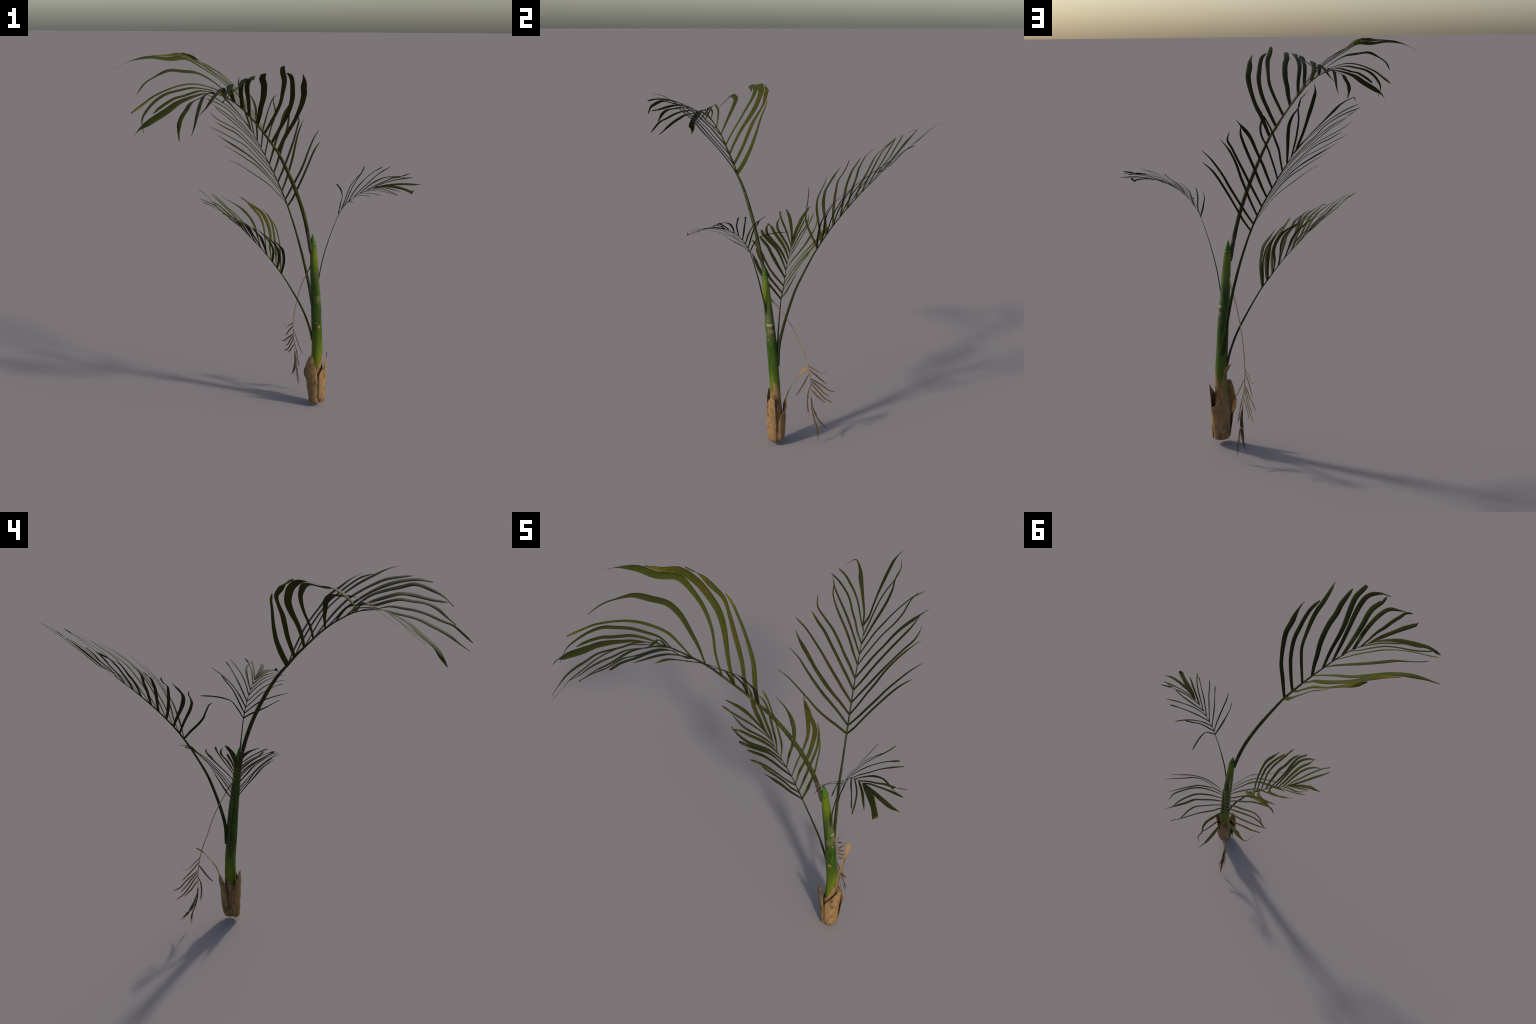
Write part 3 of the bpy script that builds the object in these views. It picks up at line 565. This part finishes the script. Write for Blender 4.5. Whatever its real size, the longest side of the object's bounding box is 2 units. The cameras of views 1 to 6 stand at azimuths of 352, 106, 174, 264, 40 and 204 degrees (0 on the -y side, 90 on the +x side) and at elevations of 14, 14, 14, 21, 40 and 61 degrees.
def lathe(name, zs, radius, mat, sides=40, cap=True):
    V, F = [], []
    for z in zs:
        c = axis_at(z)
        for k in range(sides):
            an = 2 * math.pi * k / sides
            r = radius(z, an)
            V.append(Vector((c.x + r * math.cos(an), c.y + r * math.sin(an), c.z)))
    for i in range(len(zs) - 1):
        for k in range(sides):
            k2 = (k + 1) % sides
            F.append((i * sides + k, i * sides + k2, (i + 1) * sides + k2, (i + 1) * sides + k))
    if cap:
        F.append(tuple(range(sides - 1, -1, -1)))
        F.append(tuple((len(zs) - 1) * sides + k for k in range(sides)))
    ob = new_object(name, V, F, mat, None)
    ob.parent = palm
    ob.matrix_parent_inverse = palm.matrix_world.inverted()
    return ob


def shaft_radius(z, an):
    r = interp([q for q, _ in SHAFT_R], [q for _, q in SHAFT_R], z)
    # wrapped sheath edges: a faint spiral seam and the lip of the outer sheath
    seam = (an - 2.2 * z * math.pi) % (2 * math.pi)
    r += 0.0007 * max(0.0, 1 - seam / 2.2)
    lip = 0.715 + 0.018 * math.cos(an - 0.3)
    r += 0.0011 if z < lip else 0.0
    return r * (1 + 0.02 * noise.noise(Vector((math.cos(an), math.sin(an), z * 7))))


lathe("crown_shaft", [0.032 + 0.946 * i / 150 for i in range(151)], shaft_radius, STEM)


def spear_radius(z, an):
    u = (z - 0.968) / 0.064
    return max(0.0006, 0.0178 * max(0.0, 1 - max(0.0, u)) ** 0.8 if u > 0.05 else 0.0178)


lathe("spear_tip", [0.968 + 0.064 * (i / 24) for i in range(25)], spear_radius, SPEAR, sides=28)

# ------------------------------------------------------------------ dry sheaths of the base
RIM_AZ = [0, 45, 90, 135, 180, 225, 262, 300, 330, 360]
RIM_Z = [0.385, 0.360, 0.305, 0.262, 0.228, 0.216, 0.226, 0.275, 0.330, 0.385]


def wrap(name):
    """Papery inner sheath hugging the shaft, its rim high on one side, frayed."""
    sides, rows = 56, 30
    V, F = [], []
    for i in range(rows):
        for k in range(sides):
            an = 2 * math.pi * k / sides
            rim = interp(RIM_AZ, RIM_Z, math.degrees(an)) + 0.006 * noise.noise(Vector((6 * math.cos(an), 6 * math.sin(an), 0.7)))
            z = 0.026 + (rim - 0.026) * i / (rows - 1)
            c = axis_at(max(0.016, z))
            r = interp([0.0, 0.026, 0.045, 0.08, 0.12, 0.20, 0.27, 0.40], [0.030, 0.0335, 0.0405, 0.0425, 0.0405, 0.0365, 0.0322, 0.0303], z)
            r *= 1 + 0.05 * noise.noise(Vector((2.2 * math.cos(an), 2.2 * math.sin(an), z * 9))) * (1 - i / rows)
            r -= 0.0010 * (i / (rows - 1)) ** 8
            V.append(Vector((c.x + r * math.cos(an), c.y + r * math.sin(an), z)))
    for i in range(rows - 1):
        for k in range(sides):
            k2 = (k + 1) % sides
            F.append((i * sides + k, i * sides + k2, (i + 1) * sides + k2, (i + 1) * sides + k))
    F.append(tuple(range(sides - 1, -1, -1)))
    ob = new_object(name, V, F, DRY, None)
    ob.parent = palm
    ob.matrix_parent_inverse = palm.matrix_world.inverted()


wrap("inner_sheath")


def sheath(name, rows, mat, seed, tail=()):
    """Loose dry leaf sheath: rows (height, azimuth from, azimuth to, radius from, mid, to),
    bottom to top; tail rows (centre, half width vector) continue it as a strip."""
    m = 13
    curves = []
    for (z, a0, a1, r0, rm, r1) in rows:
        c = axis_at(max(0.016, z))
        line = []
        for k in range(m):
            u = k / (m - 1)
            a = math.radians(a0 + (a1 - a0) * u)
            r = (r0 * (1 - u) + r1 * u) + (rm - 0.5 * (r0 + r1)) * 4 * u * (1 - u)
            line.append(Vector((c.x + r * math.cos(a), c.y + r * math.sin(a), z)))
        curves.append(line)
    for (c, h, cup) in tail:
        c, h, cup = Vector(c), Vector(h), Vector(cup)
        line = []
        for k in range(m):
            u = 2 * k / (m - 1) - 1
            line.append(c + h * u + cup * (1 - u * u))
        curves.append(line)
    # smooth lengthwise
    n = 44
    cols = [spline([row[k] for row in curves], n) for k in range(m)]
    V = []
    for i in range(n):
        for k in range(m):
            p = cols[k][i]
            q = noise.noise(p * 38 + Vector((seed, 0, 0))) * 0.0022 + noise.noise(Vector((p.x * 120, p.y * 120, p.z * 16 + seed))) * 0.0010
            c = axis_at(max(0.016, min(p.z, 0.5)))
            d = Vector((p.x - c.x, p.y - c.y, 0)).normalized()
            V.append(p + d * q)
    F = []
    for i in range(n - 1):
        for k in range(m - 1):
            F.append((i * m + k, i * m + k + 1, (i + 1) * m + k + 1, (i + 1) * m + k))
    ob = new_object(name, V, F, mat, None)
    ob.parent = palm
    ob.matrix_parent_inverse = palm.matrix_world.inverted()
    sol = ob.modifiers.new("thickness", 'SOLIDIFY')
    sol.thickness = 0.0018
    sol.offset = -1
    return ob


sheath("dry_sheath", [(0.024, 196, 268, 0.047, 0.047, 0.043), (0.06, 186, 270, 0.050, 0.050, 0.047), (0.11, 178, 270, 0.055, 0.053, 0.050),
                      (0.155, 176, 268, 0.060, 0.056, 0.053), (0.197, 180, 264, 0.073, 0.061, 0.054), (0.235, 192, 258, 0.073, 0.064, 0.057),
                      (0.275, 206, 248, 0.070, 0.065, 0.060), (0.315, 219, 236, 0.066, 0.065, 0.064)], DRY, 1.0)
sheath("dry_sheath", [(0.026, 275, 378, 0.043, 0.043, 0.040), (0.06, 268, 380, 0.050, 0.052, 0.046), (0.11, 268, 379, 0.053, 0.054, 0.048),
                      (0.155, 270, 378, 0.055, 0.055, 0.051), (0.195, 274, 377, 0.054, 0.055, 0.055), (0.225, 292, 375, 0.052, 0.055, 0.058),
                      (0.262, 318, 373, 0.053, 0.057, 0.060), (0.292, 342, 372, 0.056, 0.059, 0.061), (0.316, 360, 370, 0.060, 0.061, 0.061)], DRY, 5.0)
sheath("dry_sheath", [(0.030, 44, 158, 0.042, 0.041, 0.042), (0.06, 36, 158, 0.048, 0.050, 0.046), (0.11, 32, 154, 0.054, 0.054, 0.048),
                      (0.155, 32, 150, 0.060, 0.056, 0.050), (0.185, 36, 146, 0.068, 0.058, 0.051), (0.208, 45, 141, 0.074, 0.060, 0.051),
                      (0.230, 70, 136, 0.070, 0.061, 0.052), (0.262, 86, 124, 0.066, 0.063, 0.056)], DRY, 9.0,
       tail=[((0.287, 0.176, 0.300), (-0.0115, 0.001, 0.0), (0, 0.003, 0)), ((0.287, 0.190, 0.340), (-0.0085, 0.0, 0.0), (0, 0.003, 0.0)),
             ((0.283, 0.208, 0.372), (-0.0075, 0.0, 0.0), (0, 0.003, 0.002)), ((0.279, 0.228, 0.402), (-0.0070, 0.0, 0.001), (0, 0.003, 0.002)),
             ((0.272, 0.252, 0.436), (-0.0100, -0.003, 0.004), (0, 0.003, 0.003)), ((0.262, 0.281, 0.466), (-0.0130, -0.006, 0.006), (0, 0.003, 0.004))])

# ------------------------------------------------------------------ wisps of the withered frond
rng = random.Random(11)
V, F = [], []
for spn, count, spread, length in WISPS:
    sp = spline(spn, 40)
    for _ in range(count):
        t0 = rng.uniform(0.25, 0.8)
        p = at(sp, t0)
        d = (at(sp, min(1, t0 + 0.2)) - p).normalized()
        d = (d + Vector((rng.uniform(-1, 1), rng.uniform(-1, 1), rng.uniform(-0.6, 0.2))) * spread).normalized()
        ln = rng.uniform(0.5, 1.0) * length
        bend = Vector((rng.uniform(-1, 1), rng.uniform(-1, 1), -0.8)) * ln * 0.3
        pts = [p + d * ln * u + bend * u * u for u in (0, 0.33, 0.66, 1.0)]
        s = d.cross(Vector((rng.uniform(-1, 1), rng.uniform(-1, 1), rng.uniform(-1, 1)))).normalized()
        q = d.cross(s)
        b0 = len(V)
        for u, pp in zip((1, 0.8, 0.6, 0.15), pts):
            h = 0.0011 * u
            V += [pp + s * h, pp - s * h * 0.5 + q * h * 0.8, pp - s * h * 0.5 - q * h * 0.8]
        for i in range(3):
            for k in range(3):
                k2 = (k + 1) % 3
                F.append((b0 + 3 * i + k, b0 + 3 * i + k2, b0 + 3 * i + 3 + k2, b0 + 3 * i + 3 + k))
        F.append((b0 + 2, b0 + 1, b0))
        F.append((b0 + 9, b0 + 10, b0 + 11))
for v in V:
    v.z = max(v.z, 0.001)
wisps = new_object("leaf_fibres", V, F, DEAD, None)
wisps.parent = palm
wisps.matrix_parent_inverse = palm.matrix_world.inverted()
wisps["kind"] = "stuff"

bpy.context.view_layer.update()
